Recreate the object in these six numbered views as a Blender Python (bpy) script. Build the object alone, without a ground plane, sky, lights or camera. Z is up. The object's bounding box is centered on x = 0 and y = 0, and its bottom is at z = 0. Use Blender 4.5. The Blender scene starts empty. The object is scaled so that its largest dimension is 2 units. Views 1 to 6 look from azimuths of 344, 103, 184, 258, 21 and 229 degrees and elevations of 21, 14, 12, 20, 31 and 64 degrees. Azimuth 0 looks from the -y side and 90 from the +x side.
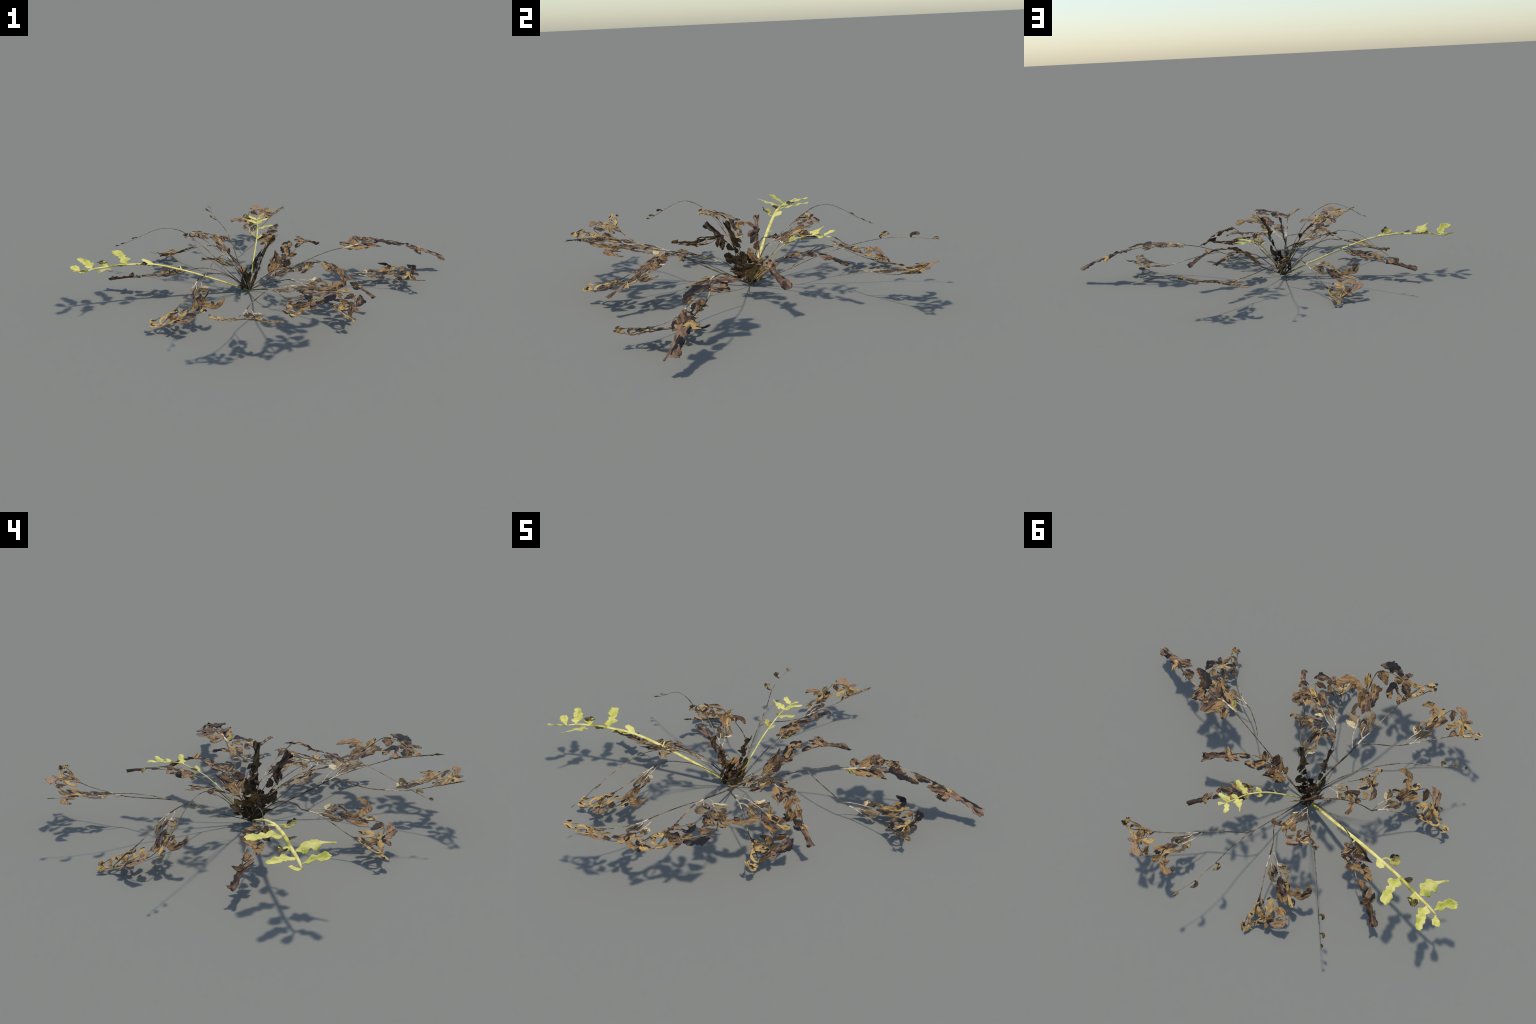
"""A withered fern: a rosette of dead brown fronds, two fading yellow-green
fronds and a few bare thread-like ones, all growing from one crown.

Every frond is drawn once as a flat plan in (along, across) units - leaflets
with a midrib and a half-width profile, stalk pieces with a radius - and each
frond of the plant bends that plan over its own curved sheet in space."""
import bpy, math, random
from mathutils import Vector, Matrix, noise

CROWN = Vector((-0.106, 0.0, 0.004))

# ------------------------------------------------------------------ materials
def new_mat(name):
    m = bpy.data.materials.new(name)
    m.use_nodes = True
    nt = m.node_tree
    b = nt.nodes["Principled BSDF"]
    return m, nt, b

def ramp(nt, stops, interp='LINEAR'):
    r = nt.nodes.new("ShaderNodeValToRGB")
    r.color_ramp.interpolation = interp
    e = r.color_ramp.elements
    while len(e) < len(stops):
        e.new(0.5)
    for el, (p, c) in zip(e, stops):
        el.position = p
        el.color = (c[0], c[1], c[2], 1)
    return r

def leaf_coords(nt, jitter=6.0):
    """leaf-local coordinates, shifted by a random amount for every leaflet"""
    tc = nt.nodes.new("ShaderNodeTexCoord")
    oi = nt.nodes.new("ShaderNodeObjectInfo")
    mul = nt.nodes.new("ShaderNodeMath"); mul.operation = 'MULTIPLY'
    mul.inputs[1].default_value = jitter
    nt.links.new(oi.outputs["Random"], mul.inputs[0])
    add = nt.nodes.new("ShaderNodeVectorMath"); add.operation = 'ADD'
    nt.links.new(tc.outputs["Object"], add.inputs[0])
    nt.links.new(mul.outputs[0], add.inputs[1])
    return tc, oi, add

def noise_tex(nt, vec, scale, stretch=(1, 1, 1), detail=3.0, rough=0.55, dist=0.0):
    mp = nt.nodes.new("ShaderNodeMapping")
    mp.inputs["Scale"].default_value = stretch
    nt.links.new(vec, mp.inputs["Vector"])
    n = nt.nodes.new("ShaderNodeTexNoise")
    n.inputs["Scale"].default_value = scale
    n.inputs["Detail"].default_value = detail
    n.inputs["Roughness"].default_value = rough
    n.inputs["Distortion"].default_value = dist
    nt.links.new(mp.outputs[0], n.inputs["Vector"])
    return n

def mix_rgb(nt, a, b, fac, mode='MIX'):
    m = nt.nodes.new("ShaderNodeMix"); m.data_type = 'RGBA'; m.blend_type = mode
    for sock, v in ((m.inputs[0], fac), (m.inputs[6], a), (m.inputs[7], b)):
        if hasattr(v, "links"):
            nt.links.new(v, sock)
        elif isinstance(v, (int, float)):
            sock.default_value = v
        else:
            sock.default_value = (v[0], v[1], v[2], 1)
    return m.outputs[2]

def dead_leaf(name, shades, char=0.5, char_scale=30.0, lean_on=True):
    """dry leaf: long streaks between three browns, charred black blotches with
    crisp edges; `char` is how much of the blade they take"""
    m, nt, b = new_mat(name)
    tc, oi, co = leaf_coords(nt)
    streak = noise_tex(nt, co.outputs[0], 60, (0.45, 2.4, 1.0), 4, 0.6)
    mott = noise_tex(nt, co.outputs[0], 34, (0.8, 1.1, 1), 3, 0.55)
    s = nt.nodes.new("ShaderNodeMath"); s.operation = 'ADD'
    nt.links.new(streak.outputs["Fac"], s.inputs[0]); nt.links.new(mott.outputs["Fac"], s.inputs[1])
    h = nt.nodes.new("ShaderNodeMath"); h.operation = 'MULTIPLY_ADD'
    h.inputs[1].default_value = 0.5
    v = nt.nodes.new("ShaderNodeMath"); v.operation = 'MULTIPLY_ADD'     # leaf to leaf
    v.inputs[1].default_value = 0.22; v.inputs[2].default_value = -0.11
    nt.links.new(oi.outputs["Random"], v.inputs[0])
    nt.links.new(s.outputs[0], h.inputs[0]); nt.links.new(v.outputs[0], h.inputs[2])
    cr = ramp(nt, [(0.405, shades[0]), (0.495, shades[1]), (0.60, shades[2])])
    nt.links.new(h.outputs[0], cr.inputs[0])
    blot = noise_tex(nt, co.outputs[0], char_scale, (0.7, 1.5, 1), 3.5, 0.5, 0.4)
    # one margin, picked at random for every leaflet, is charred more than the other
    sep = nt.nodes.new("ShaderNodeSeparateXYZ"); nt.links.new(tc.outputs["Object"], sep.inputs[0])
    hand = nt.nodes.new("ShaderNodeMath"); hand.operation = 'MULTIPLY_ADD'
    hand.inputs[1].default_value = 12.0; hand.inputs[2].default_value = -6.0
    nt.links.new(oi.outputs["Random"], hand.inputs[0])
    lean = nt.nodes.new("ShaderNodeMath"); lean.operation = 'MULTIPLY_ADD'
    nt.links.new(sep.outputs[1], lean.inputs[0]); nt.links.new(hand.outputs[0], lean.inputs[1])
    nt.links.new(blot.outputs["Fac"], lean.inputs[2])
    t = 0.675 - 0.20 * char
    br = ramp(nt, [(t - 0.012, (0, 0, 0)), (t + 0.016, (1, 1, 1))])
    nt.links.new(lean.outputs[0] if lean_on else blot.outputs["Fac"], br.inputs[0])
    col = mix_rgb(nt, cr.outputs[0], (0.012, 0.0105, 0.011), br.outputs[0])
    nt.links.new(col, b.inputs["Base Color"])
    b.inputs["Roughness"].default_value = 0.72
    b.inputs["Specular IOR Level"].default_value = 0.25
    bp = nt.nodes.new("ShaderNodeBump"); bp.inputs["Strength"].default_value = 0.45
    bp.inputs["Distance"].default_value = 0.004
    nt.links.new(streak.outputs["Fac"], bp.inputs["Height"])
    nt.links.new(bp.outputs[0], b.inputs["Normal"])
    return m

M = {}
M['brown'] = dead_leaf("dead_leaf_brown", [(0.047, 0.024, 0.011), (0.162, 0.086, 0.033), (0.335, 0.200, 0.076)], 0.47)
M['gold'] = dead_leaf("dead_leaf_gold", [(0.072, 0.038, 0.013), (0.230, 0.132, 0.040), (0.490, 0.315, 0.108)], 0.52, 36)
M['dark'] = dead_leaf("dead_leaf_dark", [(0.034, 0.019, 0.013), (0.110, 0.061, 0.034), (0.235, 0.142, 0.082)], 0.56)
M['black'] = dead_leaf("dead_leaf_charred", [(0.050, 0.028, 0.016), (0.190, 0.105, 0.050), (0.330, 0.200, 0.100)], 0.70, 30)
M['grey'] = dead_leaf("dead_leaf_dull", [(0.060, 0.038, 0.017), (0.165, 0.108, 0.050), (0.290, 0.205, 0.100)], 0.34)
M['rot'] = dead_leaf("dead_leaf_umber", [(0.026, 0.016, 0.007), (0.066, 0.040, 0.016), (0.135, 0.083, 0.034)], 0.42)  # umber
M['cream'] = dead_leaf("dead_leaf_bleached", [(0.200, 0.130, 0.055), (0.520, 0.400, 0.200), (0.700, 0.570, 0.330)], 0.42, 55)
SCRAP = {}
for key, shades, char in (('brown', [(0.047, 0.024, 0.011), (0.162, 0.086, 0.033), (0.335, 0.200, 0.076)], 0.47),
                          ('gold', [(0.072, 0.038, 0.013), (0.230, 0.132, 0.040), (0.490, 0.315, 0.108)], 0.50),
                          ('dark', [(0.034, 0.019, 0.013), (0.110, 0.061, 0.034), (0.235, 0.142, 0.082)], 0.54),
                          ('rot', [(0.026, 0.016, 0.007), (0.066, 0.040, 0.016), (0.135, 0.083, 0.034)], 0.42)):
    SCRAP[key] = dead_leaf("leaf_scrap_" + key, shades, char, 36, lean_on=False)
M['thread'] = dead_leaf("dead_leaf_olive_brown", [(0.030, 0.020, 0.008), (0.120, 0.080, 0.022), (0.260, 0.180, 0.055)], 0.42, 60)

def stalk_mat(name, shades, scale=60.0):
    m, nt, b = new_mat(name)
    tc = nt.nodes.new("ShaderNodeTexCoord")
    n = noise_tex(nt, tc.outputs["Object"], scale, (1, 1, 1), 3, 0.6)
    cr = ramp(nt, [(0.38, shades[0]), (0.5, shades[1]), (0.62, shades[2])])
    nt.links.new(n.outputs["Fac"], cr.inputs[0])
    nt.links.new(cr.outputs[0], b.inputs["Base Color"])
    b.inputs["Roughness"].default_value = 0.65
    b.inputs["Specular IOR Level"].default_value = 0.3
    return m

M['stalk'] = stalk_mat("dry_stalk", [(0.040, 0.028, 0.014), (0.200, 0.130, 0.060), (0.400, 0.270, 0.130)], 34)
M['stalk_dark'] = stalk_mat("dark_stalk", [(0.014, 0.011, 0.009), (0.050, 0.036, 0.020), (0.150, 0.105, 0.050)], 40)
M['stalk_pale'] = stalk_mat("bleached_stalk", [(0.330, 0.215, 0.110), (0.560, 0.420, 0.260), (0.760, 0.620, 0.450)], 50)
M['stalk_olive'] = stalk_mat("olive_stalk", [(0.040, 0.030, 0.015), (0.115, 0.084, 0.040), (0.240, 0.170, 0.080)], 40)
M['stalk_yellow'] = stalk_mat("yellow_stalk", [(0.580, 0.470, 0.100), (0.700, 0.590, 0.160), (0.780, 0.690, 0.270)], 30)
M['stalk_green'] = stalk_mat("green_stalk", [(0.260, 0.230, 0.035), (0.400, 0.360, 0.050), (0.560, 0.500, 0.095)], 30)

def fading_leaf():
    """yellow-green blade: pale yellow with greener clouds, a few brown specks
    and a pale midrib"""
    m, nt, b = new_mat("fading_green_leaf")
    tc, oi, co = leaf_coords(nt)
    cloud = noise_tex(nt, co.outputs[0], 26, (1, 1, 1), 2, 0.5)
    cr = ramp(nt, [(0.36, (0.520, 0.530, 0.075)), (0.48, (0.730, 0.660, 0.145)), (0.62, (0.820, 0.745, 0.250))])
    nt.links.new(cloud.outputs["Fac"], cr.inputs[0])
    spk = noise_tex(nt, co.outputs[0], 70, (1, 1, 1), 2, 0.5)
    sr = ramp(nt, [(0.70, (0, 0, 0)), (0.76, (1, 1, 1))])
    nt.links.new(spk.outputs["Fac"], sr.inputs[0])
    col = mix_rgb(nt, cr.outputs[0], (0.160, 0.110, 0.022), sr.outputs[0])
    # midrib: a thin pale line where |across| is small
    sep = nt.nodes.new("ShaderNodeSeparateXYZ"); nt.links.new(tc.outputs["Object"], sep.inputs[0])
    ab = nt.nodes.new("ShaderNodeMath"); ab.operation = 'ABSOLUTE'; nt.links.new(sep.outputs[1], ab.inputs[0])
    rr = ramp(nt, [(0.0, (0.3, 0.3, 0.3)), (0.0022, (0, 0, 0))])
    nt.links.new(ab.outputs[0], rr.inputs[0])
    col = mix_rgb(nt, col, (0.82, 0.76, 0.36), rr.outputs[0])
    nt.links.new(col, b.inputs["Base Color"])
    b.inputs["Roughness"].default_value = 0.55
    b.inputs["Specular IOR Level"].default_value = 0.3
    out = nt.nodes["Material Output"]
    tr = nt.nodes.new("ShaderNodeBsdfTranslucent"); nt.links.new(col, tr.inputs["Color"])
    mx = nt.nodes.new("ShaderNodeMixShader"); mx.inputs[0].default_value = 0.22
    nt.links.new(b.outputs[0], mx.inputs[1]); nt.links.new(tr.outputs[0], mx.inputs[2])
    nt.links.new(mx.outputs[0], out.inputs["Surface"])
    return m

M['yellow'] = fading_leaf()
M['olive'] = dead_leaf("half_dead_leaf", [(0.045, 0.032, 0.010), (0.200, 0.160, 0.035), (0.420, 0.360, 0.085)], 0.42, 40)

# ------------------------------------------------------------------ curves
def lerp_list(xs, ys, x):
    if x <= xs[0]:
        return ys[0]
    for i in range(len(xs) - 1):
        if x <= xs[i + 1]:
            f = (x - xs[i]) / (xs[i + 1] - xs[i])
            return ys[i] * (1 - f) + ys[i + 1] * f
    return ys[-1]

def catmull(pts, n):
    """n+1 samples, evenly spaced in length, of a smooth curve through pts
    (tuples of any size)"""
    k = len(pts)
    dense = []
    for i in range(k - 1):
        p0 = pts[max(i - 1, 0)]; p1 = pts[i]; p2 = pts[i + 1]; p3 = pts[min(i + 2, k - 1)]
        for j in range(12):
            t = j / 12.0
            dense.append([0.5 * ((2 * b) + (c - a) * t + (2 * a - 5 * b + 4 * c - d) * t * t
                                 + (3 * b - a - 3 * c + d) * t ** 3)
                          for a, b, c, d in zip(p0, p1, p2, p3)])
    dense.append(list(pts[-1]))
    dim = min(3, len(pts[0])) if len(pts[0]) != 3 or isinstance(pts[0], Vector) else 2
    acc = [0.0]
    for a, b in zip(dense, dense[1:]):
        acc.append(acc[-1] + math.sqrt(sum((a[i] - b[i]) ** 2 for i in range(dim))))
    out, i = [], 0
    for s in range(n + 1):
        d = acc[-1] * s / n
        while i < len(acc) - 2 and acc[i + 1] < d:
            i += 1
        seg = acc[i + 1] - acc[i]
        f = (d - acc[i]) / seg if seg > 1e-9 else 0
        out.append([a * (1 - f) + b * f for a, b in zip(dense[i], dense[i + 1])])
    return out

class Sheet:
    """the bent surface a frond lies on: a spine through five points (from 0.36
    to 1.0 of the frond's length), a sideways vector that may turn along it and
    an optional crease (three strengths) that lifts both halves off the spine"""
    AT = (0.36, 0.52, 0.68, 0.84, 1.0)
    SIDE_AT = (0.45, 0.70, 0.95)

    def __init__(self, spine, side, crease=None, skew=0.0):
        self.skew = skew          # makes one half of the frond narrower than the other
        self.c = [Vector(p) for p in spine]
        self.w = [Vector(p) for p in side]
        self.crease = crease or (0.0, 0.0, 0.0)
        n = len(self.c); h = 0.16
        # natural cubic spline: second derivatives by the Thomas algorithm
        d2 = [Vector((0, 0, 0)) for _ in range(n)]
        cp = [0.0] * n; dp = [Vector((0, 0, 0)) for _ in range(n)]
        for i in range(1, n - 1):
            rhs = (self.c[i + 1] - 2 * self.c[i] + self.c[i - 1]) * (6 / h)
            den = 4 * h - h * cp[i - 1]
            cp[i] = h / den
            dp[i] = (rhs - h * dp[i - 1]) / den
        for i in range(n - 2, 0, -1):
            d2[i] = dp[i] - cp[i] * d2[i + 1]
        self.d2 = d2; self.h = h
        # the crease lifts both halves along (spine x side), more and more towards the tip
        self.v = []
        for p, w, k in zip(self.SIDE_AT, self.w, self.crease):
            t = (self.spine(p + 0.02) - self.spine(p - 0.02)).normalized()
            self.v.append(t.cross(w) * k)

    def spine(self, p):
        i = min(max(int((p - 0.36) / self.h), 0), 3)
        a = (self.AT[i + 1] - p) / self.h; b = 1 - a
        r = self.c[i] * a + self.c[i + 1] * b
        if 0.36 <= p <= 1.0:
            hh = self.h * self.h / 6
            r = r + self.d2[i] * ((a ** 3 - a) * hh) + self.d2[i + 1] * ((b ** 3 - b) * hh)
        return r

    def at(self, p, q):
        if self.skew:
            q *= 1 - self.skew * max(min(q / 0.02, 1), -1) * max(0.0, min(1.0, (0.80 - p) / 0.1))
        w = lerp_list(self.SIDE_AT, self.w, p); v = lerp_list(self.SIDE_AT, self.v, p)
        return self.spine(p) + w * q + v * (math.sqrt(q * q + 9e-6) - 0.003)

    def normal(self, p):
        t = self.spine(p + 0.02) - self.spine(p - 0.02)
        n = t.cross(lerp_list(self.SIDE_AT, self.w, p)).normalized()
        return n if n.z >= 0 else -n

    def scale(self, p):
        return lerp_list(self.SIDE_AT, self.w, p).length

# ------------------------------------------------------------------ geometry
COUNT = [0]

def link(ob, parent=None):
    bpy.context.scene.collection.objects.link(ob)
    if parent is not None:
        ob.parent = parent
    return ob

def blade(rows, mat, rnd, parent, name, normal, place=None, teeth=0.48, tooth=None, curl=0.55,
          holes=(), lobes=0, thick=0.0011, full=1.10, scraps=None):
    """one leaflet. rows: (point, sideways unit vector, half width) along the
    midrib. Ragged margin, folded and rippled blade, thin but solid."""
    cols = 9
    tooth = tooth or rnd.uniform(0.008, 0.017)
    L = sum((rows[i + 1][0] - rows[i][0]).length for i in range(len(rows) - 1))
    fold = curl * rnd.choice((-1, 1)) * rnd.uniform(0.10, 0.45)
    ph = [rnd.uniform(0, 6.28) for _ in range(4)]
    seedv = Vector((rnd.uniform(0, 50), rnd.uniform(0, 50), rnd.uniform(0, 50)))
    verts, n = [], len(rows)
    s = 0.0
    for i, (c, side, hw) in enumerate(rows):
        if i:
            s += (c - rows[i - 1][0]).length
        f = i / (n - 1)
        wid = []
        for sgn in (-1, 1):
            if lobes:
                ph_l = (f * lobes + 0.25 * (sgn > 0)) % 1.0
                k = 0.60 + 0.40 * math.sin(math.pi * min(1, ph_l * 1.15)) ** 0.7
                k *= 1 + 0.06 * math.sin(s * 900 + ph[0])
            else:
                t = s / tooth + ph[0 if sgn < 0 else 1]
                saw = t - math.floor(t)
                deep = 0.5 + 0.5 * noise.noise(seedv + Vector((math.floor(t) * 3.7, sgn * 9.1, 0)))
                k = 1 - teeth * deep * saw
                k *= 1 + 0.42 * noise.noise(seedv + Vector((s * 50, sgn * 5.0, 2)))
            wid.append(max(hw * k * full, 0.0006))
        for j in range(cols):
            t = -1 + 2 * j / (cols - 1)
            wd = wid[0] if t < 0 else wid[1]
            edge = abs(t)
            z = fold * edge * hw
            z += curl * 0.22 * edge ** 1.5 * hw * math.sin(s * 130 + ph[2] + (1.6 if t > 0 else 0))
            z += 0.10 * curl * hw * noise.noise(seedv + Vector((s * 70, t * 1.5, 7)))
            nrm = normal(f) if callable(normal) else normal
            flat = place(i, t * wd) if place else c + side * (t * wd)
            verts.append(flat + nrm * z)
    # a blunt end is torn into points
    if rows[-1][2] > 0.4 * max(r[2] for r in rows):
        d = (rows[-1][0] - rows[-2][0]).normalized()
        jag = [rnd.uniform(-1, 1) * 0.32 * rows[-1][2] for _ in range(cols)]
        for back in range(min(6, n - 2)):
            for j in range(cols):
                verts[(n - 1 - back) * cols + j] += d * (jag[j] * (1 - back / 6.0))
    faces = []
    for i in range(n - 1):
        for j in range(cols - 1):
            fm = (i + 0.5) / (n - 1); tm = -1 + 2 * (j + 0.5) / (cols - 1)
            if any(((fm - hs) / ha) ** 2 + ((tm - ht) / hb) ** 2 < 1 for hs, ht, ha, hb in holes):
                continue
            a = i * cols + j
            faces.append((a, a + 1, a + cols + 1, a + cols))
    if scraps is not None:      # too small to count: joins the frond's scraps
        base = len(scraps[0])
        scraps[0].extend(verts)
        scraps[1].extend(tuple(base + v for v in f) for f in faces)
        scraps[2].extend([mat] * len(faces))
        return None
    # leaf-local frame: x along the blade, z out of it
    o = rows[0][0]
    x = (rows[-1][0] - o).normalized()
    nm = normal(0.5) if callable(normal) else normal
    y = nm.cross(x)
    y = y.normalized() if y.length > 1e-4 else x.orthogonal().normalized()
    z = x.cross(y)
    mw = Matrix(((x.x, y.x, z.x, o.x), (x.y, y.y, z.y, o.y), (x.z, y.z, z.z, o.z), (0, 0, 0, 1)))
    inv = mw.inverted()
    me = bpy.data.meshes.new(name)
    me.from_pydata([inv @ v for v in verts], [], faces)
    me.materials.append(mat)
    me.shade_smooth()
    ob = bpy.data.objects.new(name, me)
    link(ob, parent)
    ob.matrix_world = mw
    so = ob.modifiers.new("thickness", 'SOLIDIFY')
    so.thickness = thick
    so.offset = 0
    return ob

def tube(bufs, pts, radii, mats, flat=None, squash=0.6, sides=7, wobble=0.0, rnd=None, step=0.006):
    """stalk piece added to a mesh buffer; radii and mats (material index) are
    given at each of pts; `flat` is the direction in which it is widest"""
    verts, faces, idx = bufs
    L = sum((Vector(b) - Vector(a)).length for a, b in zip(pts, pts[1:]))
    n = max(4, int(L / step))
    samp = catmull([tuple(p) + (r,) for p, r in zip([tuple(p) for p in pts], radii)], n)
    ctr = [Vector(s[:3]) for s in samp]
    # which control point is nearest along the run, for the material
    acc = [0.0]
    for a, b in zip(pts, pts[1:]):
        acc.append(acc[-1] + (Vector(b) - Vector(a)).length)
    first = len(verts)
    for i, c in enumerate(ctr):
        t = (ctr[min(i + 1, n)] - ctr[max(i - 1, 0)]).normalized()
        u = Vector(flat) if flat is not None else Vector((0, 0, 1)).cross(t)
        if u.length < 1e-4:
            u = Vector((1, 0, 0))
        u = (u - t * u.dot(t)).normalized()
        v = t.cross(u)
        r = max(samp[i][3], 0.0005)
        if wobble:
            r *= 1 + wobble * noise.noise(c * 90)
        for k in range(sides):
            a = 2 * math.pi * k / sides
            verts.append(c + u * (math.cos(a) * r) + v * (math.sin(a) * r * squash))
    for i in range(n):
        d = acc[-1] * (i + 0.5) / n
        mi = 0
        for q in range(len(pts) - 1):
            if d >= acc[q]:
                mi = q
        for k in range(sides):
            a = first + i * sides + k; b = first + i * sides + (k + 1) % sides
            faces.append((a, b, b + sides, a + sides)); idx.append(mats[mi])
    faces.append(tuple(first + k for k in reversed(range(sides)))); idx.append(mats[0])
    faces.append(tuple(first + n * sides + k for k in range(sides))); idx.append(mats[-1])

STALK_MATS = ['stalk', 'stalk_dark', 'stalk_pale', 'stalk_olive', 'stalk_yellow', 'stalk_green']
TAN, DARK, PALE, OLIVE, YEL, GRN = range(6)

def stalk_object(bufs, name, parent):
    me = bpy.data.meshes.new(name)
    me.from_pydata(bufs[0], [], bufs[1])
    for k in STALK_MATS:
        me.materials.append(M[k])
    me.polygons.foreach_set("material_index", bufs[2])
    me.shade_smooth()
    return link(bpy.data.objects.new(name, me), parent)

# ------------------------------------------------------------------ the fern
fern = bpy.data.objects.new("withered_fern", None)
fern.location = (0, 0, 0)
fern["label"] = "withered brown fern rosette with two fading yellow-green fronds"
fern["category"] = "dead fern"
link(fern)

# plan of a forked frond: kind, midrib as (along, across, half width), options
FORKED = [
    ('cream', [(0.483, 0.073, 0.0048), (0.486, 0.112, 0.0175), (0.481, 0.150, 0.0048)], {}),
    ('grey', [(0.499, 0.077, 0.0087), (0.515, 0.117, 0.0245), (0.521, 0.149, 0.0166), (0.507, 0.170, 0.0028)], {}),
    ('grey', [(0.530, 0.146, 0.0139), (0.559, 0.166, 0.0132), (0.586, 0.164, 0.0097), (0.589, 0.138, 0.0069)], {}),
    ('grey', [(0.475, 0.027, 0.0028), (0.520, 0.049, 0.0260), (0.563, 0.057, 0.0320), (0.604, 0.059, 0.0139), (0.611, 0.094, 0.0055)],
     dict(holes=[(0.55, 0.45, 0.035, 0.13)])),
    ('gold', [(0.584, 0.129, 0.0052), (0.615, 0.159, 0.0220), (0.654, 0.183, 0.0255), (0.684, 0.198, 0.0121)], {}),
    ('brown', [(0.663, 0.184, 0.0156), (0.668, 0.228, 0.0225), (0.675, 0.276, 0.0215), (0.655, 0.310, 0.0249), (0.621, 0.328, 0.0229), (0.576, 0.327, 0.0062)],
     dict(teeth=0.2)),
    ('brown', [(0.666, 0.255, 0.0208), (0.637, 0.250, 0.0132), (0.619, 0.233, 0.0017)], dict(teeth=0.15)),
    ('dark', [(0.566, 0.109, 0.0042), (0.603, 0.114, 0.0201), (0.638, 0.123, 0.0173), (0.661, 0.151, 0.0125), (0.686, 0.180, 0.0048)], {}),
    ('dark', [(0.650, 0.118, 0.0076), (0.644, 0.102, 0.0118), (0.627, 0.095, 0.0042)], {}),
    ('brown', [(0.651, 0.110, 0.0125), (0.691, 0.131, 0.0229), (0.720, 0.146, 0.0291), (0.746, 0.159, 0.0339)], dict(teeth=0.15)),
    ('gold', [(0.684, 0.180, 0.0042), (0.720, 0.205, 0.0190), (0.737, 0.227, 0.0235), (0.764, 0.238, 0.0076)], dict(teeth=0.2)),
    ('brown', [(0.820, 0.207, 0.0139), (0.807, 0.176, 0.0249), (0.801, 0.143, 0.0166), (0.788, 0.126, 0.0062)], dict(char=1)),
    ('brown', [(0.829, 0.183, 0.0048), (0.832, 0.163, 0.0097), (0.829, 0.151, 0.0021)], {}),
    ('black', [(0.888, 0.090, 0.0087), (0.899, 0.130, 0.0180), (0.882, 0.181, 0.0270), (0.842, 0.229, 0.0035)], dict(teeth=0.45)),
    ('dark', [(0.882, 0.087, 0.0087), (0.917, 0.079, 0.0159), (0.943, 0.063, 0.0055)], {}),
    ('gold', [(0.847, 0.121, 0.0062), (0.860, 0.102, 0.0229), (0.869, 0.081, 0.0125), (0.871, 0.071, 0.0042)], {}),
    ('gold', [(0.885, 0.077, 0.0087), (0.899, 0.048, 0.0173), (0.920, 0.009, 0.0118), (0.947, -0.026, 0.0035)], {}),
    ('dark', [(0.877, 0.070, 0.0083), (0.886, 0.044, 0.0132), (0.892, 0.026, 0.0048)], {}),
    ('gold', [(0.867, 0.072, 0.0062), (0.856, 0.032, 0.0284), (0.847, 0.001, 0.0229), (0.843, -0.019, 0.0069)], {}),
    ('gold', [(0.799, 0.043, 0.0048), (0.815, 0.069, 0.0090), (0.826, 0.095, 0.0145), (0.794, 0.097, 0.0152), (0.764, 0.082, 0.0187), (0.743, 0.061, 0.0125)],
     dict(teeth=0.1)),
    ('black', [(0.749, 0.001, 0.0048), (0.778, 0.011, 0.0208), (0.803, 0.017, 0.0215), (0.816, 0.021, 0.0048)], dict(teeth=0.15)),
    ('gold', [(0.775, 0.023, 0.0097), (0.797, 0.001, 0.0145), (0.830, -0.023, 0.0028)], {}),
    ('gold', [(0.952, -0.036, 0.0076), (0.975, -0.062, 0.0166), (0.997, -0.084, 0.0055)], {}),
    ('gold', [(0.947, -0.068, 0.0048), (0.968, -0.072, 0.0104), (0.987, -0.079, 0.0062)], {}),
    ('gold', [(0.860, -0.029, 0.0055), (0.901, -0.046, 0.0097), (0.927, -0.038, 0.0083), (0.933, -0.019, 0.0035)], dict(teeth=0.1)),
    ('gold', [(0.834, -0.014, 0.0083), (0.862, -0.018, 0.0118), (0.879, -0.028, 0.0048)], {}),
    ('gold', [(0.925, -0.068, 0.0035), (0.947, -0.085, 0.0090), (0.964, -0.095, 0.0104), (0.934, -0.102, 0.0028)], {}),
]
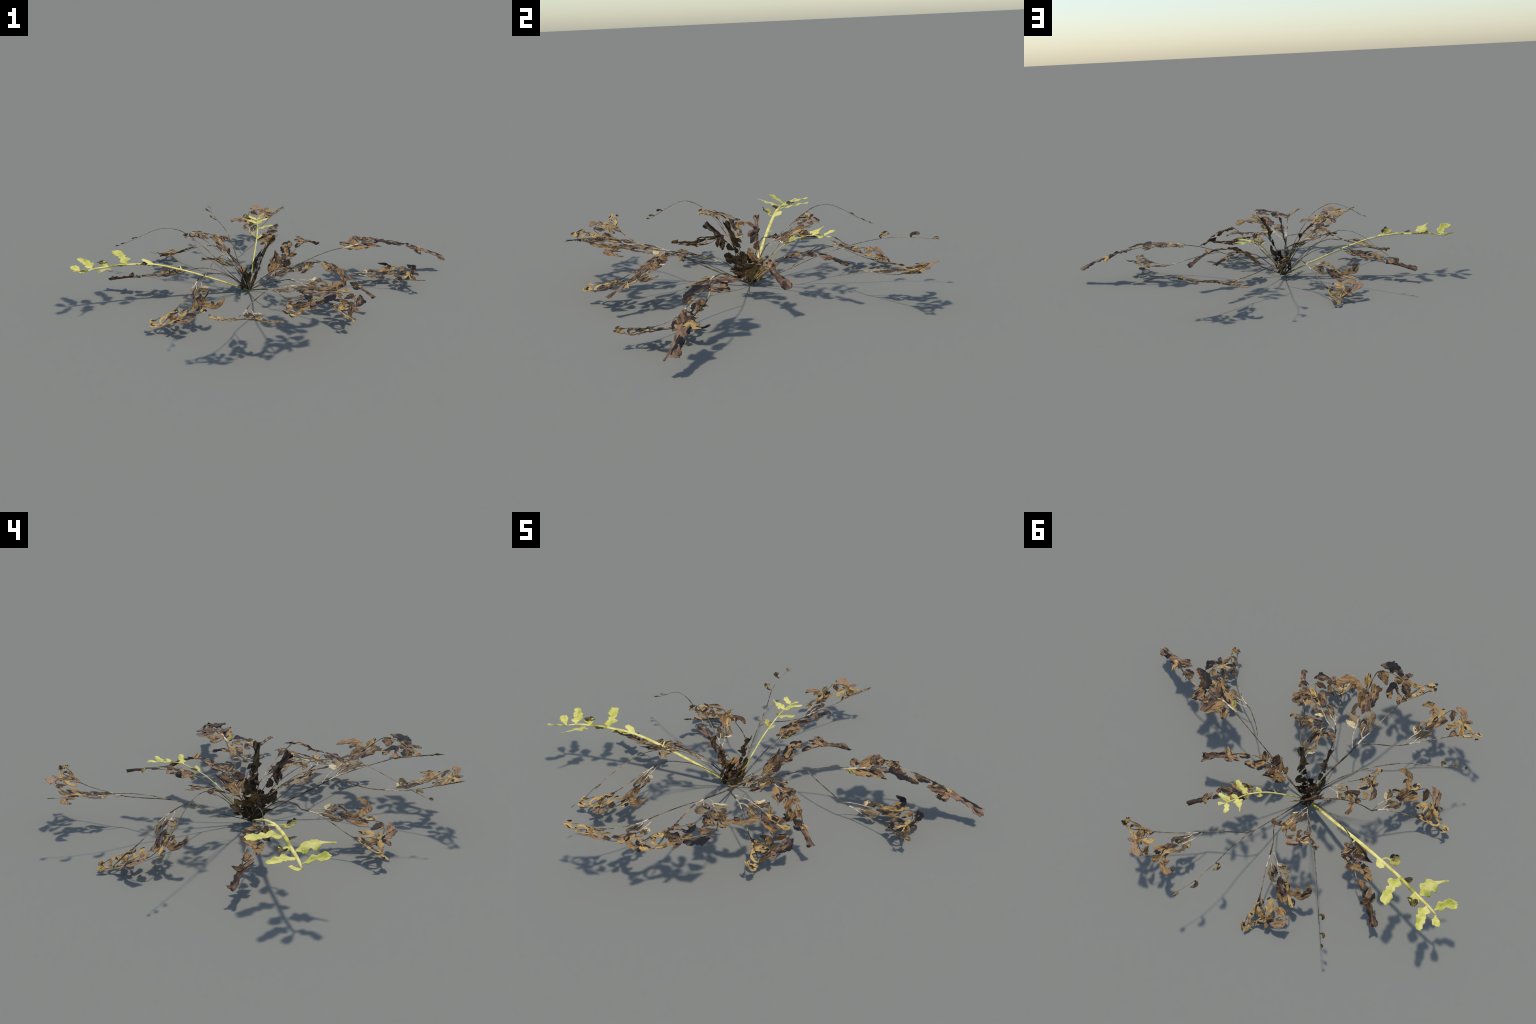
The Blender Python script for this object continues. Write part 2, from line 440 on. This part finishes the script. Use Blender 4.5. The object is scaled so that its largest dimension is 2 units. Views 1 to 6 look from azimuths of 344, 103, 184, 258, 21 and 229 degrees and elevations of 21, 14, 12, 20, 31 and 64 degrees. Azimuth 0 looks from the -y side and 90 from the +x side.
# stalk pieces of the forked frond: (along, across, radius), materials per point
FORKED_STALK = [
    ([(0.375, 0.000, 0.0052), (0.400, 0.003, 0.0056), (0.430, 0.003, 0.0056), (0.470, 0.006, 0.0062), (0.520, 0.002, 0.0046),
      (0.600, 0.0, 0.0044), (0.680, 0.0, 0.0044), (0.735, 0.0, 0.0050), (0.760, 0.004, 0.0058)],
     [DARK, DARK, PALE, PALE, TAN, TAN, OLIVE, DARK, DARK]),
    ([(0.391, 0.010, 0.0035), (0.450, 0.060, 0.0042), (0.500, 0.083, 0.0042), (0.539, 0.108, 0.0035), (0.572, 0.122, 0.0042), (0.600, 0.128, 0.003)],
     [PALE, PALE, PALE, TAN, DARK, DARK]),
    ([(0.470, 0.008, 0.0050), (0.490, 0.033, 0.0045), (0.530, 0.046, 0.0032), (0.575, 0.050, 0.0028)], [PALE, PALE, TAN, TAN]),
    ([(0.684, 0.180, 0.0045), (0.702, 0.184, 0.0042), (0.765, 0.207, 0.0035), (0.809, 0.211, 0.0048), (0.846, 0.170, 0.0042), (0.870, 0.121, 0.0048), (0.881, 0.081, 0.0055)],
     [TAN, DARK, DARK, TAN, TAN, TAN, DARK]),
    ([(0.869, 0.074, 0.0042), (0.840, 0.063, 0.0038), (0.813, 0.056, 0.0045), (0.803, 0.020, 0.0040)], [TAN, TAN, TAN, DARK]),
    ([(0.803, 0.008, 0.0066), (0.818, -0.006, 0.0076), (0.877, -0.009, 0.0062), (0.916, -0.014, 0.0042), (0.949, -0.025, 0.0048), (0.962, -0.046, 0.0062)],
     [DARK, DARK, DARK, TAN, TAN, TAN]),
    ([(0.827, -0.020, 0.0042), (0.885, -0.053, 0.0035), (0.927, -0.070, 0.0035), (0.948, -0.084, 0.0042)], [TAN, DARK, TAN, TAN]),
]

# plan of a ragged frond: two broad torn pairs of leaflets, a node, a charred
# fan and a twisted strip flaring at the tip
RAGGED = [
    ('brown', [(0.388, 0.015, 0.0100), (0.446, 0.042, 0.0350), (0.497, 0.064, 0.0290), (0.530, 0.090, 0.0104), (0.552, 0.116, 0.0019)],
     dict(holes=[(0.55, 0.1, 0.07, 0.22)], teeth=0.2)),
    ('brown', [(0.485, -0.010, 0.0100), (0.497, 0.032, 0.0197), (0.523, 0.075, 0.0132), (0.535, 0.092, 0.0028)], {}),
    ('brown', [(0.414, -0.001, 0.0277), (0.443, -0.028, 0.0303), (0.458, -0.059, 0.0162), (0.467, -0.099, 0.0022)],
     dict(holes=[(0.12, -0.2, 0.11, 0.35)])),
    ('brown', [(0.424, -0.023, 0.0184), (0.407, -0.046, 0.0147), (0.407, -0.067, 0.0064)], {}),
    ('dark', [(0.498, -0.018, 0.0182), (0.498, -0.055, 0.0251), (0.484, -0.099, 0.0097)], {}),
    ('brown', [(0.506, -0.040, 0.0198), (0.523, -0.054, 0.0143), (0.542, -0.066, 0.0027)], {}),
    ('brown', [(0.568, -0.019, 0.0202), (0.569, -0.050, 0.0276), (0.585, -0.078, 0.0035)], {}),
    ('dark', [(0.511, 0.000, 0.0113), (0.532, 0.015, 0.0170), (0.551, 0.032, 0.0142)], {}),
    ('brown', [(0.577, -0.019, 0.0179), (0.580, 0.015, 0.0333), (0.599, 0.046, 0.0343), (0.637, 0.068, 0.0276), (0.686, 0.067, 0.0103)],
     dict(teeth=0.5, tooth=0.016)),
    ('brown', [(0.660, 0.031, 0.0066), (0.660, 0.050, 0.0170), (0.686, 0.057, 0.0047)], {}),
    ('brown', [(0.665, -0.011, 0.0052), (0.690, 0.003, 0.0243), (0.718, -0.004, 0.0195), (0.730, -0.021, 0.0058)], {}),
    ('black', [(0.797, -0.003, 0.0178), (0.765, 0.027, 0.0287), (0.721, 0.058, 0.0024)], {}),
    ('black', [(0.822, 0.012, 0.0120), (0.798, 0.050, 0.0169), (0.768, 0.072, 0.0024)], {}),
    ('gold', [(0.805, 0.018, 0.0166), (0.814, -0.015, 0.0197), (0.816, -0.051, 0.0017)], dict(teeth=0.1)),
    ('dark', [(0.795, 0.010, 0.0150), (0.853, 0.004, 0.0232), (0.901, 0.002, 0.0188), (0.956, 0.004, 0.0250), (0.985, 0.002, 0.0290), (1.003, -0.002, 0.0275)], dict(teeth=0.2)),
]
RAGGED_STALK = [
    ([(0.377, 0.008, 0.0055), (0.457, 0.0, 0.0056), (0.480, -0.012, 0.0055), (0.541, -0.012, 0.0045), (0.605, -0.020, 0.0044),
      (0.665, -0.019, 0.0043), (0.706, -0.014, 0.0042), (0.745, -0.010, 0.0042), (0.784, -0.001, 0.0063), (0.804, 0.010, 0.0074)],
     [PALE, TAN, DARK, TAN, TAN, DARK, DARK, DARK, DARK, DARK]),
]
BLEACHED_CURL = [   # the little bleached leaflet hanging at the foot of a ragged frond
    ('olive', [(0.392, 0.005, 0.0030), (0.405, 0.028, 0.0075), (0.410, 0.048, 0.0120), (0.416, 0.078, 0.0020)], {}),
]

def build_frond(sheet, plan, stalks, stalk_path, seed, recolour=None, root_mats=(OLIVE, DARK, OLIVE), root_r=(0.0022, 0.0025), thin=1.0, full=1.10, bleached=True):
    rnd = random.Random(seed)
    bufs = ([], [], [])
    sc = sheet.scale(0.7)
    # the stalk from the crown to where the plan starts
    pts = [Vector(p) for p in stalk_path] + [sheet.at(0.378, 0.0), sheet.at(0.395, 0.0)]
    n = len(pts)
    radii = [root_r[0] + (root_r[1] - root_r[0]) * i / (n - 1) for i in range(n)]
    tube(bufs, pts, radii, [root_mats[i % len(root_mats)] for i in range(n)], wobble=0.35, squash=0.75)
    for pl, mats in stalks:
        P = [sheet.at(p, q) for p, q, r in pl]
        R = [max(r * sc * 0.8, 0.0016) * thin for p, q, r in pl]
        if not bleached:
            mats = [DARK if m == PALE else m for m in mats]
        tube(bufs, P, R, mats, flat=sheet.w[1], wobble=0.3, step=0.004)
    frond = stalk_object(bufs, "frond", fern)
    area = lambda rib: sum(math.hypot(b[0] - a[0], b[1] - a[1]) for a, b in zip(rib, rib[1:])) * max(r[2] for r in rib)
    small = sorted(area(rib) for _, rib, _ in plan)[10 if len(plan) > 20 else 3]
    keys = list(SCRAP)
    scrap_buf = ([], [], [])
    for kind, rib, opt in plan:
        opt = dict(opt); opt.pop('char', None)
        kind = (recolour or {}).get(kind, kind)
        tiny = area(rib) < small and kind not in ('cream', 'olive')
        length = sum(math.hypot(b[0] - a[0], b[1] - a[1]) for a, b in zip(rib, rib[1:])) * sc
        n = max(8, int(length / 0.0022))
        path = catmull([tuple(r) + (0.0,) for r in rib], n)
        rows, across = [], []
        for i, (p, q, hw, _) in enumerate(path):
            p2, q2 = path[min(i + 1, n)][:2]; p1, q1 = path[max(i - 1, 0)][:2]
            dp, dq = p2 - p1, q2 - q1
            l = math.hypot(dp, dq) or 1e-6
            a = sheet.at(p - dq / l * 0.006, q + dp / l * 0.006); b = sheet.at(p + dq / l * 0.006, q - dp / l * 0.006)
            side = a - b
            k = side.length / 0.012
            rows.append((sheet.at(p, q), side.normalized(), max(hw, 0.001) * k))
            across.append((p, q, -dq / l / k, dp / l / k))
        place = lambda i, d: sheet.at(across[i][0] + across[i][2] * d, across[i][1] + across[i][3] * d)
        pm = path[n // 2][0]
        opt.setdefault('full', full)
        if tiny:
            blade(rows, keys.index(kind if kind in keys else 'dark'), rnd, frond, "", sheet.normal(pm), place=place, scraps=scrap_buf, **opt)
        else:
            blade(rows, M[kind], rnd, frond, "leaflet", sheet.normal(pm), place=place, **opt)
    if scrap_buf[0]:
        me = bpy.data.meshes.new("leaf_scraps")
        me.from_pydata(scrap_buf[0], [], scrap_buf[1])
        for k in keys:
            me.materials.append(SCRAP[k])
        me.polygons.foreach_set("material_index", scrap_buf[2])
        me.shade_smooth()
        sc_ob = link(bpy.data.objects.new("leaf_scraps", me), frond)
        sc_ob["kind"] = "stuff"
        so = sc_ob.modifiers.new("thickness", 'SOLIDIFY'); so.thickness = 0.0011; so.offset = 0
    return frond

# ---- forked fronds -----------------------------------------------------------
def forked(stalk, spine, side, seed, **kw):
    return build_frond(Sheet(spine, side, (0.15, 0.15, 0.35)), FORKED, FORKED_STALK, stalk, seed, **kw)

# towards -y, the largest
forked([CROWN, (-0.098, -0.149, 0.066)],
       [(-0.105, -0.284, 0.122), (-0.108, -0.414, 0.169), (-0.101, -0.555, 0.195), (-0.097, -0.68, 0.207), (-0.083, -0.831, 0.189)],
       [(0.86, -0.04, -0.08), (0.86, 0.02, -0.06), (0.86, -0.02, -0.05)], 11, root_r=(0.0036, 0.0042))
# branching off it, towards -x -y
forked([(-0.106, -0.345, 0.146), (-0.165, -0.405, 0.145), (-0.215, -0.455, 0.139)],
       [(-0.246, -0.492, 0.137), (-0.299, -0.575, 0.141), (-0.354, -0.653, 0.161), (-0.409, -0.723, 0.19), (-0.465, -0.807, 0.216)],
       [(0.45, -0.36, -0.05), (0.45, -0.37, -0.06), (0.45, -0.38, -0.02)], 12)
# -x, drooping
forked([CROWN, (-0.180, -0.038, 0.078), (-0.257, -0.079, 0.138), (-0.305, -0.103, 0.156), (-0.358, -0.125, 0.165)],
       [(-0.394, -0.132, 0.157), (-0.451, -0.209, 0.136), (-0.518, -0.276, 0.093), (-0.585, -0.339, 0.062), (-0.649, -0.426, 0.023)],
       [(0.41, -0.44, -0.01), (0.47, -0.46, -0.02), (0.45, -0.53, -0.0)], 13)
# +x -y, drooping
forked([CROWN, (-0.061, -0.169, 0.102)],
       [(-0.001, -0.289, 0.167), (0.076, -0.369, 0.149), (0.135, -0.453, 0.109), (0.192, -0.52, 0.08), (0.262, -0.605, 0.044)],
       [(0.61, 0.39, -0.09), (0.49, 0.42, -0.04), (0.57, 0.32, -0.01)], 14)
# +x, branching off the long ragged frond
forked([(0.234, 0.004, 0.141), (0.290, -0.035, 0.126), (0.350, -0.070, 0.107)],
       [(0.409, -0.1, 0.087), (0.514, -0.13, 0.055), (0.596, -0.168, 0.049), (0.676, -0.206, 0.055), (0.775, -0.245, 0.053)],
       [(0.2, 0.54, -0.04), (0.26, 0.51, -0.03), (0.29, 0.55, -0.03)], 15)
# +y, branching off a thread
forked([(-0.107, 0.320, 0.138), (-0.075, 0.372, 0.138), (-0.010, 0.432, 0.124)],
       [(0.048, 0.492, 0.113), (0.102, 0.564, 0.123), (0.173, 0.646, 0.133), (0.232, 0.713, 0.155), (0.292, 0.796, 0.17)],
       [(-0.32, 0.42, -0.05), (-0.45, 0.39, -0.07), (-0.43, 0.41, -0.03)], 16)
# -x +y, hanging to the ground
forked([(-0.107, 0.195, 0.086), (-0.155, 0.250, 0.130), (-0.201, 0.291, 0.150)],
       [(-0.221, 0.315, 0.151), (-0.27, 0.399, 0.122), (-0.318, 0.467, 0.079), (-0.373, 0.549, 0.04), (-0.45, 0.622, 0.001)],
       [(-0.53, -0.35, 0.01), (-0.55, -0.37, -0.03), (-0.57, -0.35, 0.03)], 17)
# three small ones rising from the crown
forked([CROWN, (-0.145, 0.028, 0.083)],
       [(-0.183, 0.057, 0.15), (-0.228, 0.105, 0.188), (-0.276, 0.153, 0.225), (-0.327, 0.194, 0.256), (-0.378, 0.239, 0.278)],
       [(0.34, 0.32, 0.03), (0.35, 0.3, 0.05), (0.27, 0.37, 0.04)], 18)
forked([CROWN, (-0.134, -0.036, 0.080)],
       [(-0.168, -0.072, 0.144), (-0.213, -0.114, 0.192), (-0.258, -0.153, 0.239), (-0.3, -0.197, 0.271), (-0.348, -0.25, 0.3)],
       [(-0.33, 0.35, 0.06), (-0.28, 0.33, 0.02), (-0.36, 0.29, 0.01)], 19)
forked([CROWN, (-0.050, -0.030, 0.070)],
       [(0.0, -0.057, 0.12), (0.056, -0.106, 0.152), (0.106, -0.159, 0.183), (0.148, -0.197, 0.205), (0.195, -0.235, 0.206)],
       [(-0.3, -0.36, 0.12), (-0.33, -0.33, 0.08), (-0.31, -0.37, 0.0)], 20)

# ---- ragged fronds -----------------------------------------------------------
def ragged(stalk, spine, side, seed, curl=True, crease=(0.14, 0.30, 0.90), skew=0.0, **kw):
    return build_frond(Sheet(spine, side, crease, skew), RAGGED + (BLEACHED_CURL if curl else []), RAGGED_STALK, stalk, seed, full=1.18, **kw)

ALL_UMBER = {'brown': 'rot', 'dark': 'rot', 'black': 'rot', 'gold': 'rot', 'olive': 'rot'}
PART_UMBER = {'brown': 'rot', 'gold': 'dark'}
# +x, the longest, arching over and down
ragged([CROWN, (0.100, 0.001, 0.090), (0.232, 0.003, 0.142), (0.330, 0.003, 0.172)],
       [(0.382, 0.000, 0.181), (0.564, 0.010, 0.200), (0.716, 0.024, 0.180), (0.867, 0.014, 0.133), (0.994, 0.004, 0.081)],
       [(0.10, -0.85, -0.04), (0.16, -1.00, 0.06), (0.05, -0.82, 0.0)], 31, crease=(0.02, 0.15, 0.90), skew=0.28)
# +x +y
ragged([CROWN, (-0.045, 0.003, 0.028)],
       [(0.008, 0.004, 0.050), (0.099, 0.050, 0.136), (0.189, 0.110, 0.175), (0.272, 0.182, 0.170), (0.351, 0.256, 0.117)],
       [(-0.34, 0.60, 0.0), (-0.37, 0.54, 0.06), (-0.50, 0.52, -0.06)], 32, curl=False)
# -x
ragged([CROWN, (-0.170, 0.002, 0.065), (-0.235, 0.004, 0.110), (-0.295, 0.006, 0.138), (-0.369, 0.009, 0.150)],
       [(-0.435, 0.012, 0.135), (-0.517, 0.070, 0.112), (-0.604, 0.120, 0.092), (-0.703, 0.168, 0.073), (-0.789, 0.211, 0.052)],
       [(-0.42, -0.48, -0.01), (-0.37, -0.53, 0.0), (-0.28, -0.55, 0.08)], 33, curl=False, root_mats=(DARK, DARK, OLIVE))
# +x -y, from the tip of a small forked frond
ragged([(0.120, -0.172, 0.190), (0.150, -0.215, 0.208)],
       [(0.181, -0.257, 0.228), (0.254, -0.299, 0.200), (0.311, -0.345, 0.165), (0.356, -0.400, 0.124), (0.402, -0.451, 0.095)],
       [(-0.28, -0.45, 0.0), (-0.36, -0.33, 0.01), (-0.34, -0.31, 0.05)], 34, curl=False)
# +y
ragged([CROWN, (-0.039, 0.087, 0.088), (0.010, 0.148, 0.143)],
       [(0.036, 0.182, 0.164), (0.080, 0.273, 0.196), (0.115, 0.352, 0.203), (0.155, 0.419, 0.195), (0.193, 0.478, 0.184)],
       [(0.45, -0.18, 0.03), (0.40, -0.19, 0.03), (0.36, -0.22, 0.03)], 35)
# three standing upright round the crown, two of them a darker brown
ragged([CROWN], [(-0.145, 0.030, 0.015), (-0.138, -0.017, 0.086), (-0.121, -0.074, 0.157), (-0.103, -0.122, 0.226), (-0.095, -0.175, 0.280)],
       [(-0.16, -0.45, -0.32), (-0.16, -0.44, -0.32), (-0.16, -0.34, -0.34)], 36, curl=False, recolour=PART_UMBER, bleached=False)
ragged([CROWN], [(-0.101, -0.019, 0.012), (-0.076, -0.029, 0.088), (-0.052, -0.038, 0.163), (-0.029, -0.051, 0.234), (0.013, -0.069, 0.302)],
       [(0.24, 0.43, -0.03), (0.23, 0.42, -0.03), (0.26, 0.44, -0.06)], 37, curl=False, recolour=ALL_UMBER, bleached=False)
ragged([CROWN], [(-0.085, 0.035, 0.005), (-0.120, 0.037, 0.074), (-0.170, 0.030, 0.150), (-0.219, 0.019, 0.226), (-0.274, 0.016, 0.274)],
       [(-0.17, -0.53, -0.16), (-0.16, -0.50, -0.14), (-0.12, -0.41, -0.15)], 38, curl=False, bleached=False)

# ---- threads: bare arching stalks with three curled leaflets --------------------
def thread(path, leaf_at, seed, size=1.0):
    rnd = random.Random(seed)
    bufs = ([], [], [])
    n = len(path)
    tube(bufs, path, [0.0026 - 0.0013 * i / (n - 1) for i in range(n)], [TAN if i % 3 else DARK for i in range(n)], wobble=0.5, sides=6)
    ob = stalk_object(bufs, "frond", fern)
    for k, at in enumerate(leaf_at):
        at = Vector(at)
        j = min(range(n), key=lambda i: (Vector(path[i]) - at).length)
        t = (Vector(path[min(j + 1, n - 1)]) - Vector(path[max(j - 1, 0)])).normalized()
        left = Vector((0, 0, 1)).cross(t).normalized()
        side = (left * 0.86 + Vector((0, 0, 0.5))).normalized()
        s = size * (1.0, 0.9, 0.75)[k]
        if k < 2:
            pl = [(0, 0, 0.002), (-0.003, 0.013, 0.004), (0.004, 0.025, 0.007), (0.018, 0.027, 0.007), (0.030, 0.020, 0.003)]
        else:
            pl = [(0, 0, 0.002), (0.004, 0.008, 0.006), (0.014, 0.012, 0.007), (0.026, 0.010, 0.002)]
        path2 = catmull([(a * s, b * s, c * s, 0.0) for a, b, c in pl], 16)
        nrm = t.cross(side).normalized()
        rows = []
        for i, (a, b, hw, _) in enumerate(path2):
            a2, b2 = path2[min(i + 1, 16)][:2]; a1, b1 = path2[max(i - 1, 0)][:2]
            d = t * (a2 - a1) + side * (b2 - b1)
            d = d.normalized() if d.length > 1e-6 else t
            rows.append((at + t * a + side * b, nrm.cross(d).normalized(), max(hw, 0.0008)))
        blade(rows, M['thread'], rnd, ob, "leaflet", nrm, teeth=0.2, tooth=0.006, curl=0.9, full=1.35)

thread([CROWN, (-0.107, 0.163, 0.067), (-0.107, 0.300, 0.130), (-0.109, 0.440, 0.178), (-0.127, 0.573, 0.205), (-0.130, 0.705, 0.210), (-0.112, 0.815, 0.208)],
       [(-0.127, 0.573, 0.205), (-0.130, 0.700, 0.210), (-0.115, 0.790, 0.208)], 51, 1.15)
thread([CROWN, (-0.200, 0.072, 0.095), (-0.287, 0.141, 0.190), (-0.385, 0.215, 0.268), (-0.452, 0.268, 0.284), (-0.520, 0.320, 0.267), (-0.604, 0.387, 0.212), (-0.644, 0.418, 0.184), (-0.721, 0.477, 0.137)],
       [(-0.615, 0.395, 0.204), (-0.672, 0.440, 0.165), (-0.705, 0.465, 0.146)], 52, 0.75)
thread([CROWN, (-0.170, -0.085, 0.170), (-0.240, -0.180, 0.270), (-0.290, -0.245, 0.308), (-0.362, -0.341, 0.324), (-0.423, -0.422, 0.298), (-0.494, -0.513, 0.247), (-0.528, -0.569, 0.215), (-0.565, -0.611, 0.194)],
       [(-0.488, -0.505, 0.251), (-0.525, -0.562, 0.218), (-0.555, -0.600, 0.199)], 53, 0.8)

# ---- the two fading fronds ------------------------------------------------------
def fading(stem, radii, mats, leaves, width_dir, seed, k=1.0):
    """stem: points; leaves: (foot, tip, half-width profile, kind, bend, up).
    A profile that swells and narrows makes the lobes; the two sides are read a
    little out of step so that lobes alternate."""
    rnd = random.Random(seed)
    bufs = ([], [], [])
    tube(bufs, stem, radii, mats, flat=width_dir, squash=0.5, sides=9, wobble=0.12)
    ob = stalk_object(bufs, "frond", fern)

    def read(prof, f):
        f = min(max(f, 0.0), 1.0)
        m = len(prof)
        x = f * (m - 1); a = min(int(x), m - 2); u = x - a; u = u * u * (3 - 2 * u)
        return (prof[a] * (1 - u) + prof[a + 1] * u) * k

    for foot, tip, prof, kind, bend, up in leaves:
        foot, tip = Vector(foot), Vector(tip)
        d = tip - foot
        nrm = Vector(up)
        nrm = (nrm - d.normalized() * nrm.dot(d.normalized())).normalized()
        side = nrm.cross(d.normalized())
        n = max(14, int(d.length / 0.0016))
        rows = []
        for i in range(n + 1):
            f = i / n
            c = foot + d * f + side * (bend * d.length * math.sin(math.pi * f)) + nrm * (0.015 * d.length * math.sin(math.pi * f))
            # lobes point forward: both margins run ahead of the midrib
            l, r = read(prof, f - 0.02), read(prof, f + 0.035)
            mid = side * ((r - l) * 0.5)
            rows.append((c + mid * 0.6, side, (l + r) * 0.5))
        yel = kind == 'yellow'
        blade(rows, M[kind], rnd, ob, "leaflet", nrm, teeth=0.22 if yel else 0.25, tooth=0.008, curl=0.5 if yel else 0.9,
              full=1.06)

UP = (0.0, 0.0, 1.0)
FEATHER = (0.004, 0.006, 0.030, 0.034, 0.014, 0.023, 0.016, 0.026, 0.020, 0.024, 0.013)
LOBED = (0.004, 0.006, 0.029, 0.027, 0.016, 0.024, 0.018, 0.021, 0.017, 0.016, 0.009)
TAILED = (0.006, 0.014, 0.036, 0.038, 0.020, 0.030, 0.026, 0.012, 0.007, 0.006, 0.005, 0.004)
SPOON = (0.004, 0.008, 0.020, 0.022, 0.015, 0.021, 0.024, 0.022, 0.014)
fading([CROWN, (-0.220, 0.003, 0.055), (-0.347, 0.008, 0.108), (-0.457, 0.010, 0.151), (-0.592, 0.012, 0.193), (-0.730, 0.009, 0.208), (-0.820, 0.011, 0.206), (-0.899, 0.008, 0.201), (-0.952, 0.006, 0.186)],
       [0.0058, 0.0076, 0.0084, 0.0084, 0.0082, 0.0082, 0.0078, 0.0068, 0.0040],
       [GRN, YEL, YEL, YEL, YEL, GRN, YEL, YEL, YEL],
       [((-0.455, 0.008, 0.150), (-0.457, 0.037, 0.163), (0.004, 0.003, 0.0015), 'yellow', 0.0, UP),
        ((-0.591, 0.010, 0.193), (-0.607, 0.027, 0.201), (0.004, 0.0035, 0.0045), 'yellow', 0.0, UP),
        ((-0.602, 0.022, 0.200), (-0.648, 0.038, 0.217), (0.008, 0.016, 0.018, 0.016, 0.011), 'yellow', 0.0, (0.3, -0.2, 0.9)),
        ((-0.612, 0.008, 0.197), (-0.645, -0.018, 0.207), (0.003, 0.004, 0.004), 'yellow', 0.2, UP),
        ((-0.640, -0.020, 0.205), (-0.676, -0.046, 0.220), (0.016, 0.024, 0.026, 0.018), 'olive', 0.0, (0.0, 0.4, 0.8)),
        ((-0.730, 0.009, 0.207), (-0.770, 0.155, 0.233), FEATHER, 'yellow', -0.06, (-0.03, -0.19, 0.98)),
        ((-0.750, 0.004, 0.209), (-0.774, -0.022, 0.220), (0.006, 0.013, 0.014, 0.008), 'olive', 0.0, UP),
        ((-0.820, 0.012, 0.207), (-0.852, 0.048, 0.212), (0.004, 0.012, 0.026, 0.024), 'yellow', 0.0, UP),
        ((-0.838, 0.034, 0.2105), (-0.860, 0.064, 0.214), (0.024, 0.020, 0.010), 'olive', 0.0, UP),
        ((-0.846, 0.000, 0.201), (-0.888, -0.132, 0.233), TAILED, 'yellow', 0.12, (-0.16, 0.14, 0.97)),
        ((-0.899, 0.010, 0.202), (-0.953, 0.124, 0.222), LOBED, 'yellow', -0.05, (0.0, -0.17, 0.98)),
        ((-0.933, 0.000, 0.194), (-0.987, -0.081, 0.232), SPOON, 'yellow', 0.10, (-0.10, 0.26, 0.96)),
        ((-0.950, 0.006, 0.185), (-0.988, 0.052, 0.212), (0.003, 0.004, 0.012, 0.020, 0.018, 0.013), 'yellow', 0.0, (0.1, -0.39, 0.92))],
       (0, 1, 0), 61)
half = lambda prof: tuple(w * 0.56 for w in prof)
fading([CROWN, (-0.082, 0.045, 0.060), (-0.058, 0.091, 0.114), (-0.028, 0.150, 0.176), (-0.009, 0.190, 0.208), (0.016, 0.255, 0.243), (0.028, 0.304, 0.254), (0.037, 0.337, 0.255), (0.046, 0.365, 0.257)],
       [0.0034, 0.0036, 0.0038, 0.0038, 0.0036, 0.0032, 0.0030, 0.0026, 0.0018],
       [GRN, GRN, YEL, YEL, YEL, GRN, YEL, YEL, YEL],
       [((-0.040, 0.128, 0.154), (-0.024, 0.130, 0.163), (0.002, 0.0018, 0.001), 'yellow', 0.0, UP),
        ((-0.008, 0.190, 0.208), (0.020, 0.202, 0.228), (0.002, 0.006, 0.010, 0.010, 0.006), 'yellow', 0.0, UP),
        ((-0.004, 0.200, 0.212), (-0.030, 0.222, 0.238), (0.002, 0.006, 0.013, 0.009), 'olive', 0.0, UP),
        ((0.016, 0.252, 0.243), (0.097, 0.252, 0.258), half(FEATHER), 'yellow', 0.05, UP),
        ((0.018, 0.262, 0.244), (0.000, 0.272, 0.248), (0.003, 0.007, 0.004), 'olive', 0.0, UP),
        ((0.028, 0.304, 0.254), (0.055, 0.318, 0.260), (0.003, 0.010, 0.012, 0.008), 'yellow', 0.0, UP),
        ((0.030, 0.314, 0.254), (-0.036, 0.348, 0.277), half(TAILED), 'yellow', 0.10, UP),
        ((0.037, 0.337, 0.255), (0.101, 0.357, 0.261), half(LOBED), 'yellow', 0.05, UP),
        ((0.044, 0.360, 0.256), (0.005, 0.400, 0.270), half(SPOON), 'yellow', 0.08, UP),
        ((0.046, 0.365, 0.257), (0.068, 0.390, 0.258), (0.002, 0.003, 0.006, 0.010, 0.009), 'yellow', 0.0, UP)],
       (1, -0.35, 0), 62)

bpy.context.view_layer.update()
